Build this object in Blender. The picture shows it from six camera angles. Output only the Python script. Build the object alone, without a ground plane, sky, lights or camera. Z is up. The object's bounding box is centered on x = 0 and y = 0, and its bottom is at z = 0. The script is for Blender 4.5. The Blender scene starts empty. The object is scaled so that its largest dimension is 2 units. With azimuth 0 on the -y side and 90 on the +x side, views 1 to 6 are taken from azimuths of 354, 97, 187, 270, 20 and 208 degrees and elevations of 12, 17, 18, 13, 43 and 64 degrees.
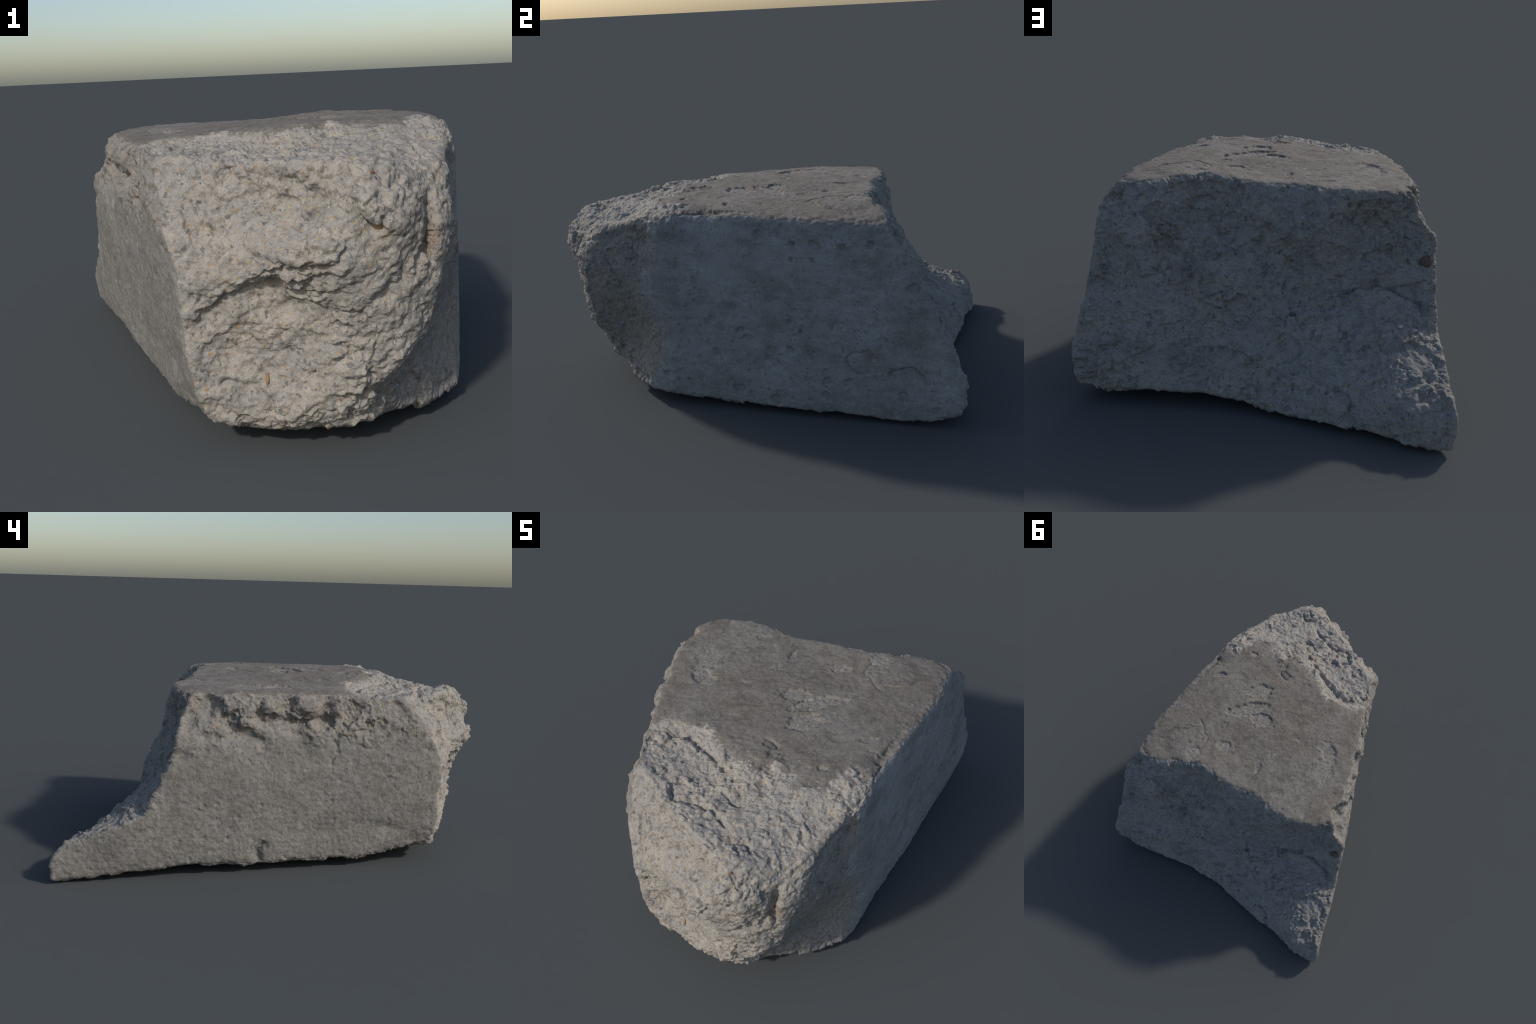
# A broken chunk of concrete: two cast sides, a weathered top, fractured ends and a
# long spur at the back.  Each face is a height sheet through a few hand-placed control
# points; the body is where all sheets meet (smooth maximum), remeshed finely, pressed
# onto the sheets and then roughened with noise according to the kind of surface.
import bpy, bmesh, math
import numpy as np

SEED = 7
VOXEL = 0.0042

# ------------------------------------------------------------------ noise tools
def hash3(ix, iy, iz, seed):
    h = (ix.astype(np.uint32) * np.uint32(374761393) + iy.astype(np.uint32) * np.uint32(668265263)
         + iz.astype(np.uint32) * np.uint32(2147483647) + np.uint32((seed * 1274126177) & 0xffffffff))
    h = (h ^ (h >> np.uint32(13))) * np.uint32(1274126177)
    h = h ^ (h >> np.uint32(16))
    h = h * np.uint32(2246822519)
    return h ^ (h >> np.uint32(15))


def u01(h):
    return h.astype(np.float64) / 4294967295.0


GRADS = np.array([[1, 1, 0], [-1, 1, 0], [1, -1, 0], [-1, -1, 0], [1, 0, 1], [-1, 0, 1], [1, 0, -1], [-1, 0, -1],
                  [0, 1, 1], [0, -1, 1], [0, 1, -1], [0, -1, -1], [1, 1, 0], [-1, 1, 0], [0, -1, 1], [0, -1, -1]], float)


GX, GY, GZ = np.ascontiguousarray(GRADS.T, np.float32)


def perlin(p, seed):
    i = np.floor(p).astype(np.int32)
    f = (p - i).astype(np.float32)
    w = f * f * f * (f * (f * 6 - 15) + 10)
    wx, wy, wz = (np.ascontiguousarray(c) for c in w.T)
    fx, fy, fz = (np.ascontiguousarray(c) for c in f.T)
    ix, iy, iz = (np.ascontiguousarray(c) for c in i.T)
    out = np.zeros(len(p), np.float32)
    for dx in (0, 1):
        for dy in (0, 1):
            for dz in (0, 1):
                k = (hash3(ix + dx, iy + dy, iz + dz, seed) & np.uint32(15)).astype(np.intp)
                d = GX[k] * (fx - dx) + GY[k] * (fy - dy) + GZ[k] * (fz - dz)
                out += d * (wx if dx else 1 - wx) * (wy if dy else 1 - wy) * (wz if dz else 1 - wz)
    return out.astype(np.float64)


def fbm(p, freq, octaves, seed, gain=0.5):
    a, s, n = 1.0, 0.0, 0.0
    for k in range(octaves):
        s = s + a * perlin(p * freq * (2.03 ** k) + 17.3 * k, seed + k)
        n += a
        a *= gain
    return s / n


def ridged(p, freq, octaves, seed, gain=0.55):
    a, s, n = 1.0, 0.0, 0.0
    for k in range(octaves):
        s = s + a * (1 - 2.2 * np.abs(perlin(p * freq * (2.07 ** k) + 9.1 * k, seed + k)))
        n += a
        a *= gain
    return s / n


def cells(p, freq, seed):
    """Worley noise: distance to nearest and second nearest seed, and a value per cell."""
    q = p * freq
    i = np.floor(q).astype(np.int64)
    f = (q - i).astype(np.float32)
    i = i.astype(np.int32)
    d1 = np.full(len(p), 9.0, np.float32)
    d2 = np.full(len(p), 9.0, np.float32)
    ident = np.zeros(len(p), np.uint32)
    for dx in (-1, 0, 1):
        for dy in (-1, 0, 1):
            for dz in (-1, 0, 1):
                a, b, c = i[:, 0] + dx, i[:, 1] + dy, i[:, 2] + dz
                h = hash3(a, b, c, seed)
                ox = (h & np.uint32(1023)).astype(np.float32) / 1023 + dx - f[:, 0]
                oy = ((h >> np.uint32(10)) & np.uint32(1023)).astype(np.float32) / 1023 + dy - f[:, 1]
                oz = ((h >> np.uint32(20)) & np.uint32(1023)).astype(np.float32) / 1023 + dz - f[:, 2]
                d = ox * ox + oy * oy + oz * oz
                near = d < d1
                d2 = np.where(near, d1, np.minimum(d2, d))
                ident = np.where(near, h, ident)
                d1 = np.where(near, d, d1)
    d1, d2 = np.sqrt(d1), np.sqrt(d2)
    ident = u01((ident * np.uint32(2654435761)) ^ (ident >> np.uint32(7)))
    return d1, d2, ident


def chips(p, freq, seed):
    """Angular chips: every cell is a plane of its own tilt and height, with steps between."""
    q = p * freq
    i = np.floor(q).astype(np.int64)
    f = (q - i).astype(np.float32)
    i = i.astype(np.int32)
    best = np.full(len(p), 9.0, np.float32)
    height = np.zeros(len(p), np.float32)
    for dx in (-1, 0, 1):
        for dy in (-1, 0, 1):
            for dz in (-1, 0, 1):
                h = hash3(i[:, 0] + dx, i[:, 1] + dy, i[:, 2] + dz, seed)
                ox = f[:, 0] - dx - (h & np.uint32(1023)).astype(np.float32) / 1023
                oy = f[:, 1] - dy - ((h >> np.uint32(10)) & np.uint32(1023)).astype(np.float32) / 1023
                oz = f[:, 2] - dz - ((h >> np.uint32(20)) & np.uint32(1023)).astype(np.float32) / 1023
                d = ox * ox + oy * oy + oz * oz
                near = d < best
                k = h * np.uint32(2654435761)
                k = k ^ (k >> np.uint32(15))
                tilt = (ox * ((k & np.uint32(255)).astype(np.float32) / 128 - 1) + oy * (((k >> np.uint32(8)) & np.uint32(255)).astype(np.float32) / 128 - 1)
                        + oz * (((k >> np.uint32(16)) & np.uint32(255)).astype(np.float32) / 128 - 1))
                height = np.where(near, tilt + .5 * (((k >> np.uint32(24)) & np.uint32(255)).astype(np.float32) / 255 - .5), height)
                best = np.where(near, d, best)
    return height


def step(a, b, x):
    t = np.clip((x - a) / (b - a), 0, 1)
    return t * t * (3 - 2 * t)


# ------------------------------------------------------------------ height sheets
class Sheet:
    """A thin-plate surface through control points (u, v, height), baked to a fine grid."""
    RES = 0.005

    def __init__(self, points, lo, hi, extra=None):
        p = np.array(points, float)
        n = len(p)

        def kern(r2):
            return 0.5 * r2 * np.log(r2 + 1e-12)
        d2 = ((p[:, None, :2] - p[None, :, :2]) ** 2).sum(-1)
        P = np.c_[np.ones(n), p[:, :2]]
        A = np.block([[kern(d2) + 2e-4 * np.eye(n), P], [P.T, np.zeros((3, 3))]])
        w = np.linalg.solve(A, np.r_[p[:, 2], 0, 0, 0])
        self.lo = np.array(lo, float)
        nu, nv = [int((hi[k] - lo[k]) / self.RES) + 1 for k in (0, 1)]
        U, V = np.meshgrid(lo[0] + np.arange(nu) * self.RES, lo[1] + np.arange(nv) * self.RES, indexing="ij")
        H = w[n] + w[n + 1] * U + w[n + 2] * V
        for k in range(n):
            H = H + w[k] * kern((U - p[k, 0]) ** 2 + (V - p[k, 1]) ** 2)
        if extra:
            q = np.c_[U.ravel(), V.ravel(), np.full(U.size, .37)]
            U2 = U + .030 * fbm(q, 11, 3, SEED + 500).reshape(U.shape)
            V2 = V + .030 * fbm(q, 11, 3, SEED + 510).reshape(U.shape)
            H = H + extra(U2, V2)
        self.H = H

    def __call__(self, u, v):
        a = np.clip((u - self.lo[0]) / self.RES, 0, self.H.shape[0] - 1.001)
        b = np.clip((v - self.lo[1]) / self.RES, 0, self.H.shape[1] - 1.001)
        i, j = a.astype(int), b.astype(int)
        a, b = a - i, b - j
        H = self.H
        return (H[i, j] * (1 - a) + H[i + 1, j] * a) * (1 - b) + (H[i, j + 1] * (1 - a) + H[i + 1, j + 1] * a) * b


def blob(U, V, u, v, ru, rv, amount, turn=0.0, power=1.0):
    """Soft elliptic lump (amount > 0) or dent (amount < 0)."""
    c, s = math.cos(math.radians(turn)), math.sin(math.radians(turn))
    a = ((U - u) * c + (V - v) * s) / ru
    b = (-(U - u) * s + (V - v) * c) / rv
    return amount * np.exp(-(a * a + b * b) ** power)


# heights of the weathered top, over (x, y)
TOP = Sheet([(-.60, .42, .845), (-.50, .47, .857), (-.316, .498, .866), (-.11, .44, .865), (.09, .45, .871),
             (.275, .405, .891), (.39, .44, .879), (.54, .487, .864), (.66, .465, .858), (.655, .28, .872),
             (.62, .09, .878), (.59, -.11, .882), (.545, -.37, .890), (.28, -.48, .890), (.02, -.45, .886),
             (-.28, -.32, .872), (-.43, -.32, .856), (-.50, -.09, .857), (-.56, .18, .858), (0, 0, .886), (.3, 0, .890),
             (.1, -.25, .892), (.35, -.25, .894), (-.2, -.05, .872), (-.2, -.22, .870), (.1, .25, .876), (-.25, .25, .868)],
            (-1, -1.1), (1, 1.1))

# the spalled slope in front of it, over (x, y): crosses the top sheet along the break line
SPALL = Sheet([(-.43, -.31, .864), (-.28, -.315, .872), (-.06, -.44, .878), (.03, -.47, .890), (.2, -.45, .890),
               (.28, -.51, .890), (.4, -.42, .892), (.5, -.37, .893),
               (-.40, -.36, .848), (-.27, -.37, .846), (-.07, -.5, .853), (.12, -.53, .870),
               (-.41, -.57, .836), (-.28, -.69, .830), (-.17, -.79, .822), (-.03, -.87, .820), (.10, -.915, .826),
               (.20, -.90, .808), (.32, -.83, .785), (.40, -.72, .798), (.46, -.60, .826), (.51, -.46, .872),
               (-.2, -.55, .828), (0, -.66, .836), (.2, -.7, .836), (.3, -.6, .856), (.1, 0, 1.05), (-.4, 0, 1.02), (.5, 0, 1.05)],
              (-1, -1.2), (1, 1.1))

# the underside, over (x, y)
BOTTOM = Sheet([(-.74, .98, .008), (-.70, .8, .018), (-.64, .46, .052), (-.55, .09, .05), (-.50, -.12, .053),
                (-.41, -.49, .064), (-.37, -.64, .10), (-.34, -.76, .112), (-.24, -.8, .09), (-.08, -.77, .055),
                (.13, -.76, .072), (.38, -.62, .044), (.48, -.58, .055), (.54, -.2, .03), (.60, .05, .024),
                (.65, .34, .02), (.69, .64, .018), (.73, .77, .06), (.42, .78, .062), (.16, .77, .055),
                (-.06, .81, .026), (-.36, .906, .03), (-.53, .95, .018), (0, 0, .012), (0, -.45, .016), (.2, .4, .015), (-.3, .4, .018)],
               (-1, -1.1), (1, 1.1))

# the fractured front, y over (x, z)
FRONT = Sheet([(-.42, .83, -.57), (-.40, .72, -.68), (-.385, .59, -.755), (-.37, .43, -.785), (-.36, .26, -.79), (-.34, .12, -.765),
               (-.28, .82, -.68), (-.17, .82, -.77), (-.03, .81, -.855), (.10, .82, -.915), (.20, .80, -.91), (.32, .78, -.83),
               (.10, .73, -.985), (0.0, .72, -.885), (-.07, .71, -.815), (-.13, .74, -.770), (-.27, .70, -.74), (.2, .7, -.975), (.33, .70, -.875),
               (0.0, .60, -.985), (.14, .62, -.985), (.25, .62, -.945), (.33, .57, -.885), (-.2, .58, -.85), (-.1, .58, -.935),
               (-.22, .45, -.83), (-.28, .51, -.825), (-.1, .45, -.86), (0, .50, -.93), (.12, .43, -.94), (.15, .52, -.975), (.28, .45, -.905),
               (-.22, .30, -.785), (-.15, .26, -.80), (.03, .30, -.90), (.15, .28, -.91), (.23, .29, -.895),
               (-.25, .15, -.80), (-.1, .12, -.84), (.05, .12, -.875), (.13, .13, -.855), (-.1, .05, -.79), (0, .04, -.79)],
              (-1, -.1), (1, 1.1),
              lambda U, V: blob(U, V, -.14, .485, .075, .030, .038, 12, 1.4) + blob(U, V, -.28, .41, .10, .028, .018, 42, 1.3)
              + blob(U, V, -.13, .35, .06, .07, -.008)
              + blob(U, V, .29, .63, .017, .085, .055, -6, 1.6) + blob(U, V, .335, .62, .03, .10, -.008) + blob(U, V, .12, .745, .06, .05, -.014)
              + blob(U, V, .10, .64, .05, .05, .018) + blob(U, V, -.06, .305, .016, .02, .014)
              + blob(U, V, .17, .48, .07, .02, .012, 25)
              + blob(U, V, -.06, .610, .125, .050, -.018, 12, 3.0) + blob(U, V, -.11, .455, .085, .040, .026, 10, 2.0)
              + blob(U, V, -.26, .30, .05, .05, .012, 30, 2.0) + blob(U, V, .19, .70, .07, .07, -.010, 0, 2.5))

# the concave facet between front and right side, outwards along (.8, -.6, 0), over (t along (.6, .8, 0), z)
FACET = Sheet([(-.498, .57, .812), (-.20, .50, .750), (-.10, .50, .737), (-.456, .45, .777), (-.538, .13, .637), (-.176, .06, .747),
               (-.507, .70, .827), (-.29, .72, .747), (-.22, .72, .720), (-.20, .80, .722), (-.106, .27, .722), (-.542, .29, .727), (-.51, .33, .754),
               (-.33, .28, .694), (-.378, .34, .715), (-.3, .5, .774), (-.35, .10, .692), (-.5, .85, .792), (.1, .5, .782), (.1, .1, .792), (.1, .8, .772)],
              (-1.2, -.1), (1, 1.1))

# the cast right side, x over (y, z)
RIGHT = Sheet([(-.50, .80, .512), (-.50, .5, .517), (-.36, .65, .536), (-.36, .3, .552), (-.2, .5, .572), (-.50, .25, .53), (-.56, .06, .51), (-.2, .03, .57), (.05, .03, .628),
               (.34, .02, .680), (.64, .02, .735), (.77, .10, .766), (.78, .185, .772), (.75, .29, .760), (.68, .41, .737),
               (.65, .52, .723), (.574, .69, .706), (.505, .80, .685), (.465, .85, .667), (.28, .86, .656), (.09, .86, .62),
               (-.11, .86, .578), (-.37, .86, .525), (0, .45, .610), (.3, .45, .668)],
              (-1.1, -.1), (1.1, 1.1))

# the cast left side, x over (y, z)
LEFT = Sheet([(-.57, .83, -.442), (-.68, .72, -.425), (-.76, .59, -.382), (-.79, .43, -.365), (-.79, .26, -.35), (-.765, .12, -.33),
              (.41, .84, -.585), (.43, .76, -.607), (.45, .66, -.675), (.45, .615, -.68), (.495, .53, -.685), (.55, .38, -.69),
              (.59, .308, -.70), (.70, .255, -.718), (.80, .22, -.730), (.92, .18, -.748), (.983, .12, -.762), (.99, .03, -.748),
              (.8, .02, -.70), (.46, .055, -.625), (.09, .05, -.535), (-.12, .055, -.482), (-.49, .065, -.388), (-.35, .2, -.438), (-.45, .31, -.438), (-.05, .2, -.518),
              (.18, .85, -.57), (-.09, .85, -.528), (-.3, .85, -.48), (-.44, .84, -.45), (0, .5, -.563), (.25, .5, -.625), (-.4, .5, -.470),
              (0, .7, -.556), (.25, .72, -.618), (-.4, .72, -.472)],
             (-1.1, -.1), (1.1, 1.1),
             lambda U, V: blob(U, V, -.02, .745, .30, .030, .008, 2, 1.5) + blob(U, V, .40, .735, .035, .045, .022, 20, 2) + blob(U, V, .19, .695, .045, .030, .020, -15, 2)
             + blob(U, V, .09, .785, .030, .040, .018, 0, 2) + blob(U, V, -.07, .690, .050, .030, .018, 10, 2) + blob(U, V, -.20, .725, .040, .050, .022, 0, 2)
             + blob(U, V, -.33, .775, .045, .045, .018, 15, 2) + blob(U, V, -.43, .705, .05, .035, .014, -10, 2) + blob(U, V, .30, .665, .05, .03, .014, 0, 2) + blob(U, V, .32, .80, .06, .050, .045, 0, 1.6) + blob(U, V, .235, .735, .04, .035, .026, 0, 1.5)
             + blob(U, V, .14, .655, .09, .030, .026, 10) + blob(U, V, -.027, .81, .030, .05, .035)
             + blob(U, V, -.11, .725, .10, .022, .030) + blob(U, V, .06, .73, .05, .03, .022) + blob(U, V, -.22, .77, .025, .08, .022)
             + blob(U, V, .15, .75, .06, .06, -.020) + blob(U, V, .05, .80, .05, .05, -.016) + blob(U, V, -.13, .785, .07, .045, -.022)
             + blob(U, V, -.18, .66, .06, .04, -.016) + blob(U, V, -.53, .81, .05, .05, .025) + blob(U, V, .03, .65, .05, .05, -.010)
             + blob(U, V, .075, .09, .03, .05, .022) + blob(U, V, -.53, .20, .10, .04, .014) + blob(U, V, -.70, .13, .08, .05, .014)
             + blob(U, V, .42, .58, .06, .04, .012))

# the fractured back, y over (x, z)
REAR = Sheet([(.66, .855, .465), (.54, .86, .487), (.39, .877, .441), (.275, .891, .405), (.09, .87, .45), (-.11, .863, .44),
              (-.316, .865, .498), (-.5, .855, .47), (-.575, .84, .41),
              (.68, .80, .515), (.70, .69, .588), (.715, .52, .665), (.73, .41, .695), (.75, .29, .76), (.765, .185, .785), (.76, .095, .778),
              (-.60, .76, .43), (-.675, .66, .45), (-.68, .615, .455), (-.685, .53, .495), (-.69, .38, .555), (-.70, .308, .60),
              (-.715, .255, .735), (-.735, .22, .835), (-.755, .18, .945), (-.76, .12, .992), (-.735, .03, 1.0),
              (-.53, .02, .962), (-.36, .032, .922), (-.06, .028, .832), (.16, .06, .79), (.42, .065, .79),
              (-.58, .16, .945), (-.57, .31, .70), (-.55, .24, .805), (-.45, .55, .498), (-.44, .46, .525), (-.44, .68, .462), (-.13, .54, .525), (-.08, .46, .545), (-.2, .66, .525), (-.3, .71, .53), (-.12, .70, .535), (-.24, .3, .695), (-.36, .32, .675), (-.48, .18, .87), (-.3, .26, .755), (-.45, .77, .455), (0, .38, .595), (.11, .50, .575), (-.2, .12, .84),
              (.12, .6, .525), (.08, .42, .595), (.64, .53, .622), (.43, .61, .585), (.5, .29, .74), (.3, .69, .475), (.54, .64, .628), (.47, .67, .60), (.4, .50, .635), (.4, .35, .69), (.09, .3, .635), (.1, .18, .735), (.4, .18, .75), (-.01, .75, .505)],
             (-1, -.1), (1, 1.1),
             lambda U, V: blob(U, V, .44, .66, .13, .022, -.024, 50) + blob(U, V, .34, .55, .05, .03, -.012)
             + blob(U, V, -.33, .77, .12, .03, -.022, 45)
             + blob(U, V, -.10, .25, .05, .045, -.014) + blob(U, V, -.31, .105, .06, .035, .016) + blob(U, V, -.16, .385, .12, .02, -.014))


def smax(a, b, k):
    h = np.clip(0.5 + 0.5 * (a - b) / k, 0, 1)
    return b * (1 - h) + a * h + k * h * (1 - h)


def faces(p):
    x, y, z = p[:, 0], p[:, 1], p[:, 2]
    f_top = z - TOP(x, y)
    f_spall = (z - SPALL(x, y)) * 0.95
    f_bottom = BOTTOM(x, y) - z
    f_front = (FRONT(x, z) - y) * 0.85
    f_facet = .8 * x - .6 * y - FACET(.6 * x + .8 * y, z)
    f_right = x - RIGHT(y, z)
    f_left = (LEFT(y, z) - x)
    f_rear = (y - REAR(x, z)) * 0.8
    return f_top, f_spall, f_bottom, f_front, f_facet, f_right, f_left, f_rear


def body(p):
    t, s, b, fr, fa, r, l, re = faces(p)
    F = smax(t, s, .012)
    F = smax(F, smax(r, fa, .055), .030)
    F = smax(F, l, .020)
    F = smax(F, re, .018)
    G = smax(fr, fa, .022)
    F = smax(F, G, .022)
    return smax(F, b, .025)


def solve_along_rays(centre, dirs):
    lo = np.zeros(len(dirs))
    hi = np.full(len(dirs), np.nan)
    for s in np.arange(.2, 1.6, .03):
        inside = body(centre + dirs * s) < 0
        first = np.isnan(hi) & ~inside
        hi[first] = s
        lo[first] = s - .03
    hi = np.where(np.isnan(hi), 1.6, hi)
    for _ in range(16):
        m = .5 * (lo + hi)
        inside = body(centre + dirs * m[:, None]) < 0
        lo = np.where(inside, m, lo)
        hi = np.where(inside, hi, m)
    return centre + dirs * (.5 * (lo + hi))[:, None]


def gradient(fn, p, e=.004):
    g = np.empty_like(p)
    for k in range(3):
        d = np.zeros(3)
        d[k] = e
        g[:, k] = (fn(p + d) - fn(p - d)) / (2 * e)
    return g


# ------------------------------------------------------------------ mesh helpers
def get_co(me):
    v = np.empty(len(me.vertices) * 3)
    me.vertices.foreach_get("co", v)
    return v.reshape(-1, 3)


def set_co(me, co):
    me.vertices.foreach_set("co", np.ascontiguousarray(co, np.float32).ravel())
    me.update()


def vert_normals(me):
    n = np.empty(len(me.vertices) * 3)
    me.vertices.foreach_get("normal", n)
    return n.reshape(-1, 3)


def base_mesh():
    bm = bmesh.new()
    bmesh.ops.create_icosphere(bm, subdivisions=6, radius=1.0)
    me = bpy.data.meshes.new("body")
    bm.to_mesh(me)
    bm.free()
    d = get_co(me)
    centre = np.array([-.08, .08, .33])
    d = d * np.array([1, 1.5, .8])
    d /= np.linalg.norm(d, axis=1)[:, None]
    set_co(me, solve_along_rays(centre, d))
    ob = bpy.data.objects.new("body", me)
    bpy.context.scene.collection.objects.link(ob)
    m = ob.modifiers.new("even", "REMESH")
    m.mode, m.voxel_size, m.use_smooth_shade = "VOXEL", VOXEL, True
    dg = bpy.context.evaluated_depsgraph_get()
    out = bpy.data.meshes.new_from_object(ob.evaluated_get(dg))
    bpy.data.objects.remove(ob)
    return out


me = base_mesh()
co = get_co(me)
for turn in range(4):
    if turn in (0, 2):
        g = gradient(body, co)
        gg = np.maximum((g * g).sum(1), .25)
    co = co - np.clip(body(co) / gg, -.02, .02)[:, None] * g
set_co(me, co)
nrm = vert_normals(me)
X, Y, Z = co.T

# ------------------------------------------------------------------ which surface is where
F = np.stack(faces(co), 1)
edge_noise = fbm(co, 11, 6, SEED + 50, .62)
soft = F + .022 * edge_noise[:, None] * np.array([[1, -1, 0, .4, .4, -1, -.6, .4]])
soft[:, 4] += .030 * fbm(co, 6, 5, SEED + 54, .6) - .006
W = np.exp((soft - soft.max(1, keepdims=True)) / .010)
W = W / W.sum(1, keepdims=True)
w_top, w_spall, w_bottom, w_front, w_facet, w_right, w_left, w_rear = W.T

upper_left = step(.60, .72, Z + .10 * fbm(co, 7, 3, SEED + 90) + .05 * step(.1, .5, Y)) - .5
ragged = fbm(co, 10, 4, SEED + 56, .6)
rim = np.maximum(.012 + .040 * ragged - np.abs(F[:, 0] - F[:, 5]) - .3 * np.maximum(0, F[:, 5] - F[:, 0]), .4 * upper_left * (F[:, 6] > F[:, 0] + .004 * ragged) - 1.0 * (F[:, 6] < -.03))
soft = np.c_[soft, soft.max(1) + rim]

# ------------------------------------------------------------------ relief
warp = co + .016 * np.stack([fbm(co, 16, 2, SEED + 60 + k) for k in range(3)], 1)
h = np.zeros(len(co))


def on(weight, low=.02):
    return np.nonzero(weight > low)[0]


def broken(p, big, mid, small, seed):
    """Broken concrete: swells, chipped plates with creases, grains."""
    out = big * fbm(p, 8, 3, seed)
    wild = .42 + .95 * step(-.22, .28, fbm(p, 5.5, 2, seed + 3))
    out += wild * mid * 1.1 * chips(p * np.array([1, 1, 1.3]), 15, seed + 5) + wild * mid * .55 * chips(p, 33, seed + 15)
    lumps = np.abs(perlin(p * 17 + 3.3, seed + 6)) + .6 * np.abs(perlin(p * 36 + 1.3, seed + 7)) + .35 * np.abs(perlin(p * 75 + 5.1, seed + 8))
    out += wild * mid * 1.0 * (lumps - .33)
    out += small * .8 * chips(p, 62, seed + 9) * (.3 + .7 * wild)
    out += small * 1.3 * fbm(p, 60, 3, seed + 12, .65)
    return out


# fractured ends, slope, facet and underside
rough = w_spall * .9 + w_front + .55 * w_facet + .80 * w_rear + .7 * w_bottom
i = on(rough)
h[i] += rough[i] * broken(warp[i], .018, .0115, .0050, SEED)
i = on(w_spall)
c = cells(warp[i], 24, SEED + 70)
h[i] -= w_spall[i] * .006 * (1 - step(0, .10, c[1] - c[0])) * step(-.1, .2, fbm(co[i], 9, 2, SEED + 71))
h[i] += w_spall[i] * .008 * (c[2] - .5) * step(0, .15, c[1] - c[0])
i = on(w_front)
h[i] += w_front[i] * (.007 * ridged(warp[i] * np.array([1, 1, 1.6]), 13, 3, SEED + 80) - .004)

i = on(w_rear)
h[i] += w_rear[i] * .011 * chips(warp[i] * np.array([1, 1, 1.2]), 6.5, SEED + 82)
pit = cells(warp[i], 26, SEED + 84)
h[i] -= w_rear[i] * .008 * (1 - step(.06 + .14 * pit[2], .16 + .2 * pit[2], pit[0])) * (pit[2] > .5) * step(-.1, .25, fbm(co[i], 6, 2, SEED + 86))

# the cast left side: sandy, broken along its upper edge
i = on(w_left)
upper = step(.58, .70, Z[i] + .10 * fbm(co[i], 7, 2, SEED + 90) + .05 * step(.1, .5, Y[i]))
h[i] += w_left[i] * ((1 - upper) * (.0062 * fbm(co[i], 44, 4, SEED + 91, .68) + .003 * fbm(co[i], 9, 2, SEED + 95))
                     + upper * broken(warp[i], .018, .009, .0036, SEED + 92))
pit = cells(co[i], 17, SEED + 98)
h[i] -= w_left[i] * .004 * (1 - step(.08, .26, pit[0])) * (pit[2] > .45)

# the cast right side: smooth with small air holes
i = on(w_right)
h[i] += w_right[i] * (.0016 * fbm(co[i] * np.array([1, .5, 1]), 40, 3, SEED + 100, .6) + .004 * fbm(co[i], 4, 2, SEED + 104))
pit = cells(co[i], 20, SEED + 106)
low = step(.55, .30, Z[i]) + .35
h[i] -= w_right[i] * .006 * low * (1 - step(.07, .18, pit[0])) * (pit[2] > .62)
flake = cells(warp[i], 9, SEED + 108)
h[i] -= w_right[i] * .003 * (1 - step(.22, .25, flake[0])) * (flake[2] > .70) * step(.5, .3, Z[i])

# the weathered top: fine pocks and scaled-off patches
i = on(w_top)
h[i] += w_top[i] * (.0048 * fbm(co[i], 42, 4, SEED + 110, .68) + .004 * fbm(co[i], 6, 2, SEED + 114))
pit = cells(co[i], 24, SEED + 116)
h[i] -= w_top[i] * .004 * (1 - step(.08, .24, pit[0])) * (pit[2] > .62)


bare = np.zeros(len(co))


def patch(weight, U, V, u, v, ru, rv, turn, depth, seed, rim=.10, floor=.0):
    """A scaled-off patch with a crisp ragged lip (depth > 0) or a raised scab (depth < 0)."""
    near = np.nonzero((np.hypot(U - u, V - v) < 1.6 * max(ru, rv)) & (weight > .1))[0]
    c, s = math.cos(math.radians(turn)), math.sin(math.radians(turn))
    a = ((U[near] - u) * c + (V[near] - v) * s) / ru
    b = (-(U[near] - u) * s + (V[near] - v) * c) / rv
    r = np.hypot(a, b) + .9 * fbm(co[near], 20, 4, seed, .65)
    inside = 1 - step(1 - rim, 1 + rim, r)
    if floor and depth > .0045:
        bare[near] = np.maximum(bare[near], weight[near] * inside * (.75 + .9 * fbm(co[near], 30, 3, seed + 7)))
    h[near] -= weight[near] * (1.1 if floor else 1.35) * depth * inside * (1 + floor * fbm(co[near], 45, 3, seed + 3, .7))


def arc(weight, U, V, u, v, r, start, end, width, depth, seed, lip=.6):
    """A curved crack with one side lifted, as where a scale is about to come off."""
    near = np.nonzero((np.hypot(U - u, V - v) < 1.7 * r) & (weight > .1))[0]
    du, dv = U[near] - u, V[near] - v
    d = np.hypot(du, dv) + .75 * r * fbm(co[near], .55 / r, 3, seed) - r
    ang = np.degrees(np.arctan2(dv, du))
    rel = (ang - start) % 360
    span = (end - start) % 360
    m = step(0, 18, rel) * step(span, span - 18, rel) * (rel < span)
    h[near] -= weight[near] * m * depth * (np.exp(-(d / width) ** 2) + lip * (d < 0) * np.exp(d / (4 * width)))


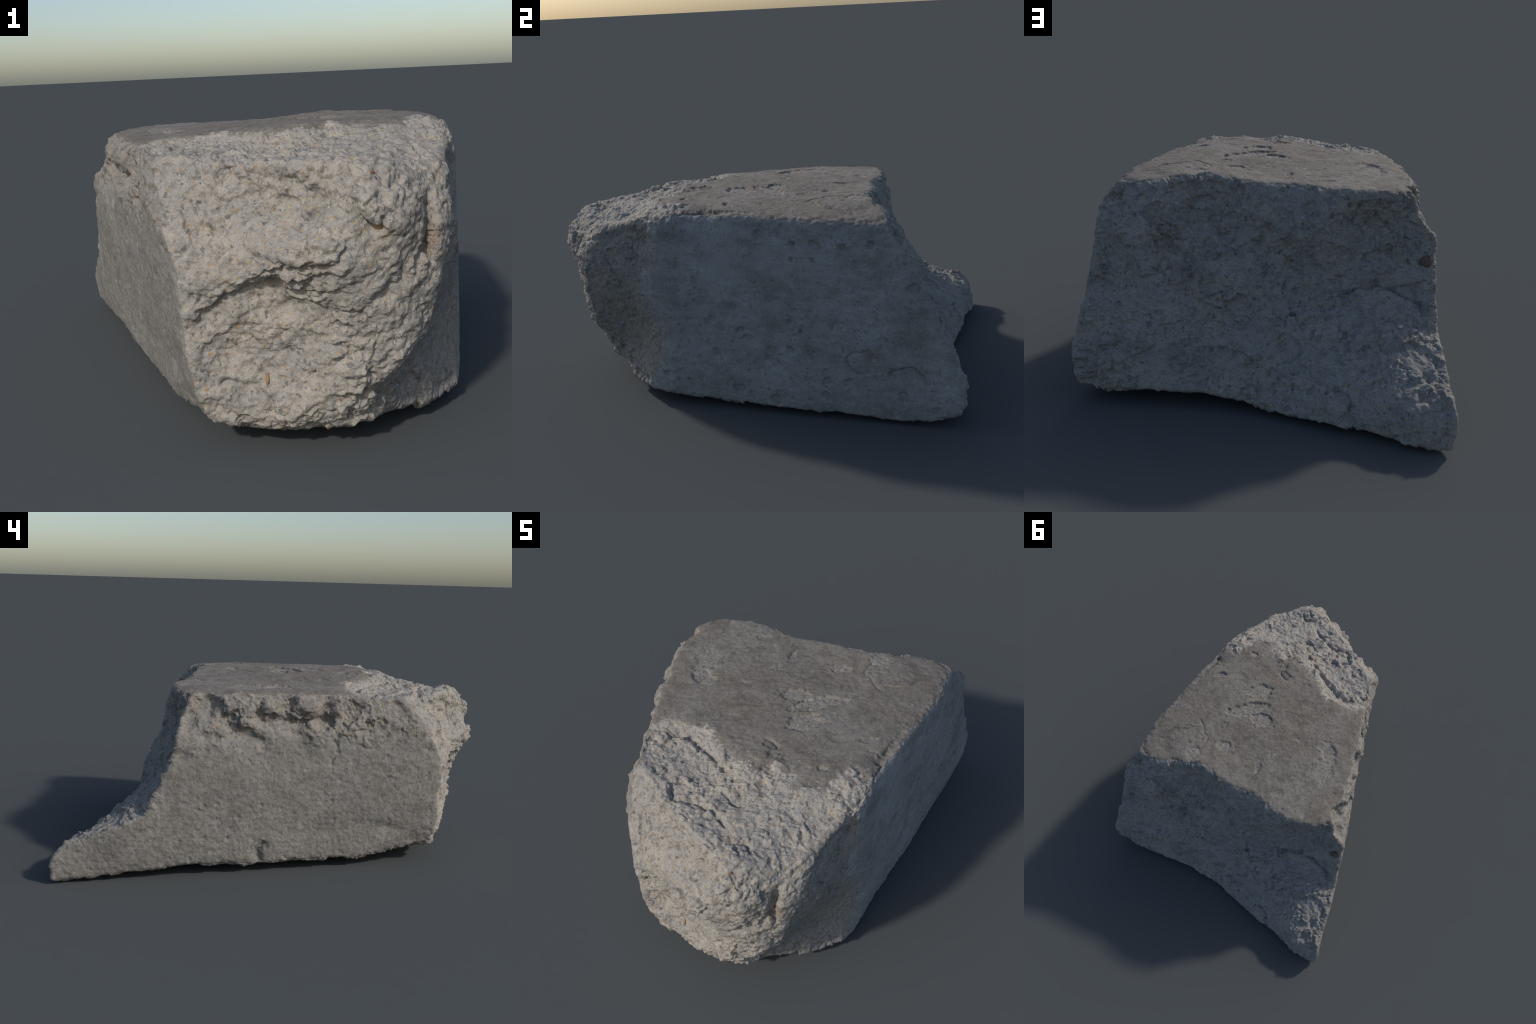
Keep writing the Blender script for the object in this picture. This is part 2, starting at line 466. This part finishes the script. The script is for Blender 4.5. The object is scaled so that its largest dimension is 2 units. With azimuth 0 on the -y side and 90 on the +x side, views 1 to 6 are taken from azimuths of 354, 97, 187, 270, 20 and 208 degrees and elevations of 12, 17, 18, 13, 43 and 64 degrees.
def crack(weight, U, V, way, width, depth, seed, lip=.4):
    """A ragged crack along a polyline, the side on its left a little sunken."""
    way = np.array(way, float)
    near = np.nonzero((U > way[:, 0].min() - .06) & (U < way[:, 0].max() + .06) & (V > way[:, 1].min() - .06) & (V < way[:, 1].max() + .06) & (weight > .1))[0]
    u = U[near] + .030 * fbm(co[near], 14, 4, seed, .65)
    v = V[near] + .030 * fbm(co[near], 14, 4, seed + 5, .65)
    best, side, along = np.full(len(near), 9.0), np.zeros(len(near)), np.zeros(len(near))
    for k in range(len(way) - 1):
        a, d = way[k], way[k + 1] - way[k]
        t = np.clip(((u - a[0]) * d[0] + (v - a[1]) * d[1]) / (d @ d), 0, 1)
        ox, oy = u - a[0] - t * d[0], v - a[1] - t * d[1]
        r = np.hypot(ox, oy)
        closer = r < best
        best = np.where(closer, r, best)
        side = np.where(closer, d[0] * oy - d[1] * ox > 0, side)
        along = np.where(closer, (k + t) / (len(way) - 1), along)
    fade = step(0, .15, along) * step(1, .85, along)
    h[near] -= weight[near] * fade * depth * (np.exp(-(best / width) ** 2) + lip * side * np.exp(-best / (5 * width)))


# top, in x and y
for k, (u, v, ru, rv, turn, depth) in enumerate([
        (.15, -.17, .070, .050, 20, .009), (.17, -.03, .120, .040, 35, .008), (.06, .00, .065, .042, 0, .008),
        (.19, .24, .045, .030, 10, .005), (.43, -.185, .035, .014, 30, .009), (.46, .22, .055, .016, 25, -.005),
        (-.37, .00, .055, .045, -20, .007), (-.40, .10, .050, .11, 10, .005), (.04, -.40, .045, .040, 0, -.007),
        (.10, -.485, .030, .030, 0, .020), (.31, -.40, .025, .016, 0, .007), (-.05, .29, .012, .04, 0, .007),
        (-.22, .38, .04, .02, 20, .004), (.25, .12, .03, .02, 60, .004), (-.15, -.22, .05, .02, 0, .003), (.33, .36, .03, .05, 0, .005)]):
    patch(w_top, X, Y, u, v, ru, rv, turn, depth, SEED + 200 + k, floor=.6)
arc(w_top, X, Y, .43, .25, .125, 130, 260, .005, .005, SEED + 230)
arc(w_top, X, Y, .04, -.38, .055, 10, 100, .006, .008, SEED + 232)

# right side, in y and z
for k, (u, v, r, d) in enumerate([
        (-.26, .42, .018, .007), (-.14, .38, .016, .006), (.076, .43, .016, .006), (.12, .39, .010, .007), (-.25, .27, .020, .007),
        (-.02, .26, .018, .005), (.07, .30, .020, .005), (.23, .175, .020, .007), (.31, .175, .022, .006), (.22, .11, .020, .008),
        (.54, .13, .024, .007), (.10, .767, .013, .010), (.18, .773, .014, .007), (.30, .76, .014, .009), (.41, .77, .016, .009),
        (.09, .70, .011, .008), (.177, .70, .013, .008), (-.04, .80, .022, .006), (.58, .60, .026, .009), (-.49, .15, .014, .008),
        (-.16, .10, .03, .008), (.0, .06, .03, .006), (.46, .36, .03, .004), (.40, .30, .03, .005)]):
    patch(w_right, Y, Z, u, v, r, r * .8, 30 * k, d, SEED + 260 + k)
arc(w_right, Y, Z, .28, .40, .035, 30, 190, .004, .006, SEED + 300)
arc(w_right, Y, Z, .36, .27, .05, 60, 330, .004, .006, SEED + 301)
arc(w_right, Y, Z, .56, .19, .075, -10, 175, .004, .008, SEED + 302)
arc(w_right, Y, Z, -.12, .31, .05, 30, 140, .004, .007, SEED + 303)

# front, in x and z
crack(w_front, X, Z, [(-.13, .10), (-.13, .16), (-.17, .21), (-.24, .22), (-.29, .20)], .008, .011, SEED + 310, .5)
crack(w_front, X, Z, [(-.33, .40), (-.24, .46), (-.15, .50), (-.04, .53), (.06, .53)], .012, .012, SEED + 312, .3)
crack(w_front, X, Z, [(-.19, .60), (-.06, .545), (.03, .57), (.08, .65)], .010, .011, SEED + 316, .5)
crack(w_front, X, Z, [(-.17, .63), (-.02, .68), (.07, .66)], .008, .006, SEED + 318, .3)
crack(w_front, X, Z, [(.12, .46), (.20, .50), (.23, .56)], .009, .011, SEED + 319, .4)
arc(w_front, X, Z, .12, .72, .05, 150, 320, .008, .016, SEED + 311)

# back, in x and z
crack(w_rear, X, Z, [(-.64, .33), (-.62, .42), (-.52, .46), (-.42, .47), (-.30, .44), (-.2, .40)], .006, .014, SEED + 320, .7)
crack(w_rear, X, Z, [(.20, .75), (.22, .68), (.19, .62)], .005, .009, SEED + 324)
crack(w_rear, X, Z, [(.55, .78), (.46, .70), (.40, .60), (.30, .54)], .010, .007, SEED + 326, .6)
crack(w_rear, X, Z, [(-.25, .70), (-.32, .76), (-.40, .82)], .010, .007, SEED + 328, .6)
arc(w_rear, X, Z, -.10, .25, .045, 0, 300, .004, .007, SEED + 321)
arc(w_rear, X, Z, -.31, .11, .05, 20, 200, .005, .010, SEED + 322)

# slope, in x and y
crack(w_spall, X, Y, [(-.40, -.37), (-.25, -.38), (-.12, -.47), (-.05, -.52)], .010, .018, SEED + 350, .8)
crack(w_spall, X, Y, [(-.25, -.62), (-.20, -.70), (-.10, -.68), (0, -.73), (.06, -.78)], .007, .014, SEED + 352, .7)
crack(w_spall, X, Y, [(-.05, -.60), (.05, -.66), (.12, -.60), (.18, -.56)], .007, .012, SEED + 354, .6)
crack(w_spall, X, Y, [(.06, -.85), (.14, -.80), (.18, -.86)], .007, .014, SEED + 356, .6)

# left side, in y and z
crack(w_left, Y, Z, [(-.27, .66), (-.27, .58), (-.24, .52)], .006, .006, SEED + 362, .4)
crack(w_left, Y, Z, [(-.34, .62), (-.44, .60), (-.52, .64)], .006, .005, SEED + 364, .4)
crack(w_left, Y, Z, [(.05, .17), (.08, .10), (.07, .05)], .008, .008, SEED + 366, .4)

# crumbled edges: top against the cast sides, and the foot of both sides
for a, b, width, amount, seed in ((0, 5, .055, .016, 330), (1, 5, .06, .020, 332), (0, 6, .03, .012, 334), (5, 2, .05, .008, 336), (6, 2, .03, .009, 338), (0, 7, .015, .006, 340)):
    m = np.exp(-((F[:, a] - F[:, b]) / width) ** 2) * (np.maximum(F[:, a], F[:, b]) > -.05)
    i = on(m, .05)
    h[i] -= m[i] * amount * (.35 + 1.4 * np.maximum(0, fbm(warp[i], 13, 3, SEED + seed)) + .45 * fbm(warp[i], 40, 3, SEED + seed + 1, .65))

final = co + nrm * h[:, None]
ends = np.empty(len(me.edges) * 2, np.int64)
me.edges.foreach_get("vertices", ends)
ends = ends.reshape(-1, 2)
count = np.bincount(ends.ravel(), minlength=len(final))
mean = np.stack([np.bincount(ends[:, 0], final[ends[:, 1], k], len(final)) + np.bincount(ends[:, 1], final[ends[:, 0], k], len(final)) for k in range(3)], 1) / count[:, None]
final = .68 * final + .32 * mean          # take the needle points off
final[:, 2] = np.where(final[:, 2] < .006, .006 * np.exp((final[:, 2] - .006) / .006), final[:, 2])
set_co(me, final)
me.polygons.foreach_set("use_smooth", np.ones(len(me.polygons), bool))
me.update()
normals = vert_normals(me)


# ------------------------------------------------------------------ materials
class Nodes:
    def __init__(self, name):
        self.mat = bpy.data.materials.new(name)
        self.mat.use_nodes = True
        self.t = self.mat.node_tree
        self.bsdf = self.t.nodes["Principled BSDF"]
        self.pos = self.t.nodes.new("ShaderNodeTexCoord").outputs["Object"]

    def link(self, a, b):
        self.t.links.new(a, b)

    def stretched(self, scale):
        m = self.t.nodes.new("ShaderNodeMapping")
        m.inputs["Scale"].default_value = scale
        self.link(self.pos, m.inputs["Vector"])
        return m.outputs[0]

    def noise(self, scale, detail=4.0, rough=.55, vector=None, w=0.0, distortion=0.0):
        n = self.t.nodes.new("ShaderNodeTexNoise")
        n.noise_dimensions = "4D"
        n.inputs["W"].default_value = w
        n.inputs["Scale"].default_value = scale
        n.inputs["Detail"].default_value = detail
        n.inputs["Roughness"].default_value = rough
        n.inputs["Distortion"].default_value = distortion
        self.link(vector or self.pos, n.inputs["Vector"])
        return n.outputs["Fac"]

    def ramp(self, fac, a, b, lo=0.0, hi=1.0):
        n = self.t.nodes.new("ShaderNodeMapRange")
        n.interpolation_type = "SMOOTHSTEP"
        for key, val in zip(("From Min", "From Max", "To Min", "To Max"), (a, b, lo, hi)):
            n.inputs[key].default_value = val
        self.link(fac, n.inputs["Value"])
        return n.outputs["Result"]

    def math(self, op, a, b):
        n = self.t.nodes.new("ShaderNodeMath")
        n.operation = op
        for k, v in enumerate((a, b)):
            if isinstance(v, (int, float)):
                n.inputs[k].default_value = v
            else:
                self.link(v, n.inputs[k])
        return n.outputs[0]

    def mix(self, fac, a, b, mode="MIX"):
        n = self.t.nodes.new("ShaderNodeMix")
        n.data_type, n.blend_type = "RGBA", mode
        if isinstance(fac, (int, float)):
            n.inputs[0].default_value = fac
        else:
            self.link(fac, n.inputs[0])
        for k, v in ((6, a), (7, b)):
            if isinstance(v, tuple):
                n.inputs[k].default_value = (*v, 1)
            else:
                self.link(v, n.inputs[k])
        return n.outputs[2]

    def grains(self, scale, radius, share, w):
        """Mask of scattered grains: a share of the cells of a 4D Voronoi, each a ragged spot."""
        m = self.t.nodes.new("ShaderNodeMapping")
        m.inputs["Location"].default_value = (w * 3.1, w * 1.7, w * 2.3)
        wob = self.t.nodes.new("ShaderNodeTexNoise")
        wob.inputs["Scale"].default_value = scale * 1.3
        wob.inputs["Detail"].default_value = 1
        self.link(self.pos, wob.inputs["Vector"])
        add = self.t.nodes.new("ShaderNodeVectorMath")
        add.operation = "MULTIPLY_ADD"
        add.inputs[1].default_value = (.9 / scale,) * 3
        self.link(wob.outputs["Color"], add.inputs[0])
        self.link(self.pos, add.inputs[2])
        self.link(add.outputs[0], m.inputs["Vector"])
        v = self.t.nodes.new("ShaderNodeTexVoronoi")
        v.inputs["Scale"].default_value = scale
        self.link(m.outputs[0], v.inputs["Vector"])
        near = self.ramp(v.outputs["Distance"], radius, radius * .75)
        s = self.t.nodes.new("ShaderNodeSeparateColor")
        self.link(v.outputs["Color"], s.inputs[0])
        clump = self.ramp(self.noise(9, 3, .6, w=w * 5.3), .36, .62, share * .25, share * 1.6)
        pick = self.math("LESS_THAN", s.outputs[0], clump)
        return self.math("MULTIPLY", near, pick)

    def spot(self, centre, size, w=0.0):
        """Ragged stain around a place on the object."""
        n = self.t.nodes.new("ShaderNodeVectorMath")
        n.operation = "DISTANCE"
        n.inputs[1].default_value = centre
        self.link(self.pos, n.inputs[0])
        wob = self.math("MULTIPLY", self.noise(14, 6, .7, w=w, distortion=.5), size * 3.4)
        return self.ramp(self.math("ADD", n.outputs["Value"], wob), size * 2.9, size * 1.5)

    def finish(self, colour, bumps, rough=.93):
        self.link(colour, self.bsdf.inputs["Base Color"])
        self.bsdf.inputs["Roughness"].default_value = rough
        self.bsdf.inputs["Specular IOR Level"].default_value = .25
        last = None
        for height, distance, strength in bumps:
            b = self.t.nodes.new("ShaderNodeBump")
            b.inputs["Distance"].default_value = distance
            b.inputs["Strength"].default_value = strength
            self.link(height, b.inputs["Height"])
            if last:
                self.link(last, b.inputs["Normal"])
            last = b.outputs[0]
        self.link(last, self.bsdf.inputs["Normal"])
        return self.mat


def fracture(name, pale, grey, stains=(), dark_share=.16, blotch=.35):
    n = Nodes(name)
    col = n.mix(n.ramp(n.noise(7, 5, .6), .38, .62), pale, grey)
    col = n.mix(n.ramp(n.noise(10, 6, .68, w=21, distortion=.8), .50, .68, 0, blotch), col, tuple(c * f for c, f in zip(grey, (.60, .56, .50))))
    col = n.mix(n.ramp(n.noise(38, 4, .65, w=3), .35, .75, 0, .55), col, tuple(c * 1.22 for c in pale))
    col = n.mix(n.ramp(n.noise(42, 5, .72, w=7, distortion=.6), .47, .68, 0, .75), col, tuple(c * .55 for c in grey))
    for scale, radius, share, tint, w, amount in (
            (44, .36, dark_share, (.085, .085, .088), 1, .6), (85, .36, .16, (.10, .098, .095), 2, .65), (60, .34, .12, (.36, .24, .11), 3, .8),
            (110, .38, .20, (.40, .29, .16), 4, .75), (70, .30, .05, (.34, .15, .08), 5, .6), (95, .33, .07, (.50, .47, .42), 6, .6)):
        col = n.mix(n.math("MULTIPLY", n.grains(scale, radius, share, w), amount), col, tint)
    fine = n.noise(230, 3, .7, w=2)
    col = n.mix(1.0, col, n.mix(n.ramp(fine, .25, .75), (.80, .80, .80), (1.18, 1.18, 1.18)), "MULTIPLY")
    for centre, size, tint, amount in stains:
        col = n.mix(n.math("MULTIPLY", n.spot(centre, size, centre[0]), amount), col, tint)
    return n.finish(col, [(n.noise(90, 4, .65, w=4), .010, .55), (fine, .004, .5)])


def cast(name, base, cool, dark, streak, stains=()):
    n = Nodes(name)
    col = n.mix(n.ramp(n.noise(4.5, 5, .6, w=11), .42, .62), base, cool)
    col = n.mix(n.ramp(n.noise(11, 5, .65, w=12), .46, .66, 0, .8), col, dark)
    col = n.mix(n.ramp(n.noise(60, 5, .72, w=17, distortion=.5), .48, .70, 0, .7), col, tuple(c * .62 for c in dark))
    col = n.mix(n.ramp(n.noise(75, 4, .7, w=18), .55, .75, 0, .6), col, tuple(c * 1.35 for c in cool))
    lines = n.noise(30, 4, .7, n.stretched(streak), w=13)
    col = n.mix(1.0, col, n.mix(n.ramp(lines, .3, .7), (.86, .86, .86), (1.12, 1.12, 1.12)), "MULTIPLY")
    for scale, radius, share, tint, w, amount in ((60, .26, .10, (.08, .08, .082), 1, .7), (90, .3, .06, (.34, .25, .15), 4, .6), (80, .28, .04, (.40, .39, .38), 5, .6)):
        col = n.mix(n.math("MULTIPLY", n.grains(scale, radius, share, w), amount), col, tint)
    fine = n.noise(210, 3, .7, w=2)
    col = n.mix(1.0, col, n.mix(n.ramp(fine, .25, .75), (.86, .86, .86), (1.12, 1.12, 1.12)), "MULTIPLY")
    for centre, size, tint, amount in stains:
        col = n.mix(n.math("MULTIPLY", n.spot(centre, size, centre[1]), amount), col, tint)
    return n.finish(col, [(n.noise(110, 4, .65, w=4), .006, .45), (fine, .003, .4)])


RUST = (.20, .105, .06)
BROWN = (.15, .105, .075)
broken_front = fracture("broken_concrete", (.360, .328, .286), (.292, .277, .253),
                        ((( .285, -.93, .61), .07, RUST, .45), ((.16, -.97, .65), .030, (.34, .22, .12), .6)))
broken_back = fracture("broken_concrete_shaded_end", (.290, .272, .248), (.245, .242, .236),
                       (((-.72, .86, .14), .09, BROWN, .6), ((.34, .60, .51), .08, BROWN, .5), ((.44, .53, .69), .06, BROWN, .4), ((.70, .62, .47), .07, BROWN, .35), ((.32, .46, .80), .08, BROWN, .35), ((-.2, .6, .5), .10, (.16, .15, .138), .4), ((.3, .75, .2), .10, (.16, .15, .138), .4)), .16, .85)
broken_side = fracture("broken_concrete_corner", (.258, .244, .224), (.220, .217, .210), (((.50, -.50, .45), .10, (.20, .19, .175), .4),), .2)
broken_edge = fracture("broken_concrete_edge", (.275, .250, .220), (.225, .212, .193))
bare_top = fracture("bare_concrete_patch", (.262, .240, .211), (.222, .206, .184))
under = fracture("broken_concrete_underside", (.25, .232, .21), (.22, .215, .205))
cast_right = cast("form_cast_concrete", (.250, .248, .241), (.295, .302, .305), (.195, .189, .179), (1, .22, 1),
                  (((.68, .40, .29), .05, BROWN, .6), ((.70, .46, .76), .12, BROWN, .3), ((.72, .60, .40), .10, (.15, .142, .13), .5),
                   ((.58, -.22, .66), .13, (.325, .332, .335), .65), ((.64, .20, .68), .10, (.325, .332, .335), .5), ((.60, .0, .70), .08, (.32, .327, .33), .5)))
cast_left = cast("sandy_cast_concrete", (.222, .208, .187), (.250, .236, .214), (.165, .154, .139), (1, .8, 1),
                 (((-.62, .22, .42), .16, (.155, .146, .132), .5), ((-.72, .75, .15), .10, (.165, .155, .140), .4)))
worn_top = cast("weathered_concrete", (.190, .167, .142), (.228, .207, .180), (.138, .121, .102), (.6, 1, 1),
                (((.14, -.17, .88), .05, (.27, .25, .225), .8), ((.17, -.03, .88), .06, (.26, .24, .215), .6), ((-.38, .04, .87), .06, (.22, .20, .175), .5)))

# ------------------------------------------------------------------ split the skin into parts
thing = bpy.data.objects.new("broken_concrete_block", None)
bpy.context.scene.collection.objects.link(thing)
thing["label"] = "broken chunk of grey concrete with fractured ends and long spur"
thing["category"] = "concrete rubble"

quads = np.empty(len(me.loops), np.int64)
me.loops.foreach_get("vertex_index", quads)
quads = quads.reshape(-1, 4)
votes = np.zeros((len(quads), 9))
for k in range(4):
    votes += soft[quads[:, k]]
kind = votes.argmax(1)
kind[(bare[quads].mean(1) > .5) & (kind == 0)] = 9


def part(name, kinds, material):
    sel = quads[np.isin(kind, kinds)]
    used, index = np.unique(sel.ravel(), return_inverse=True)
    m = bpy.data.meshes.new(name)
    m.vertices.add(len(used))
    m.vertices.foreach_set("co", np.ascontiguousarray(final[used], np.float32).ravel())
    m.loops.add(sel.size)
    m.loops.foreach_set("vertex_index", index.astype(np.int32).ravel())
    m.polygons.add(len(sel))
    m.polygons.foreach_set("loop_start", np.arange(0, sel.size, 4, dtype=np.int32))
    m.polygons.foreach_set("use_smooth", np.ones(len(sel), bool))
    m.update(calc_edges=True)
    m.validate()
    m.normals_split_custom_set_from_vertices(normals[used].astype(np.float32))
    m.materials.append(material)
    o = bpy.data.objects.new(name, m)
    bpy.context.scene.collection.objects.link(o)
    o.parent = thing
    return o


part("weathered_top", [0], worn_top)
part("scaled_patch", [9], bare_top)
part("spalled_slope", [1], broken_front)
part("underside", [2], under)
part("fractured_end", [3], broken_front)
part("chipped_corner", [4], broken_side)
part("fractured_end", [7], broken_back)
part("crumbled_edge", [8], broken_edge)
part("cast_side", [5], cast_right)
part("cast_side", [6], cast_left)


# ------------------------------------------------------------------ embedded pebbles
def stone(name, tint):
    n = Nodes(name)
    col = n.mix(n.ramp(n.noise(60, 4, .6), .35, .65), tint, tuple(c * .7 for c in tint))
    return n.finish(col, [(n.noise(120, 4, .6, w=2), .004, .4)], .8)


red_stone, ochre_stone, white_stone, grey_stone = (stone("reddish_stone", (.155, .105, .090)), stone("ochre_stone", (.30, .205, .115)),
                                                   stone("white_stone", (.50, .49, .46)), stone("dark_grey_stone", (.10, .10, .102)))
rng = np.random.default_rng(SEED)


def pebble(place, size, material, sink=.45):
    from mathutils import Vector
    k = ((final - np.array(place)) ** 2).sum(1).argmin()
    bm = bmesh.new()
    bmesh.ops.create_icosphere(bm, subdivisions=3, radius=1.0)
    m = bpy.data.meshes.new("pebble")
    bm.to_mesh(m)
    bm.free()
    v = get_co(m)
    v *= (1 + .22 * fbm(v + rng.uniform(0, 50, 3), 1.1, 2, SEED + 400))[:, None] * np.array(size)
    q = Vector(nrm[k]).to_track_quat("Z", "Y").to_matrix()
    v = v @ np.array(q).T + final[k] - nrm[k] * size[2] * sink
    set_co(m, v)
    m.polygons.foreach_set("use_smooth", np.ones(len(m.polygons), bool))
    m.materials.append(material)
    o = bpy.data.objects.new("pebble", m)
    bpy.context.scene.collection.objects.link(o)
    o.parent = thing


pebble((-.633, .549, .614), (.028, .022, .012), red_stone)
pebble((.152, -.96, .65), (.022, .020, .012), ochre_stone)
pebble((.129, -.935, .80), (.008, .006, .005), stone("brick_stone", (.28, .13, .08)), .2)
pebble((-.149, -.85, .247), (.006, .016, .005), stone("orange_stone", (.34, .21, .115)), .2)
pebble((-.542, .66, .36), (.012, .010, .005), white_stone, .8)
pebble((-.10, .66, .40), (.014, .009, .006), grey_stone, .3)
bpy.data.meshes.remove(me)
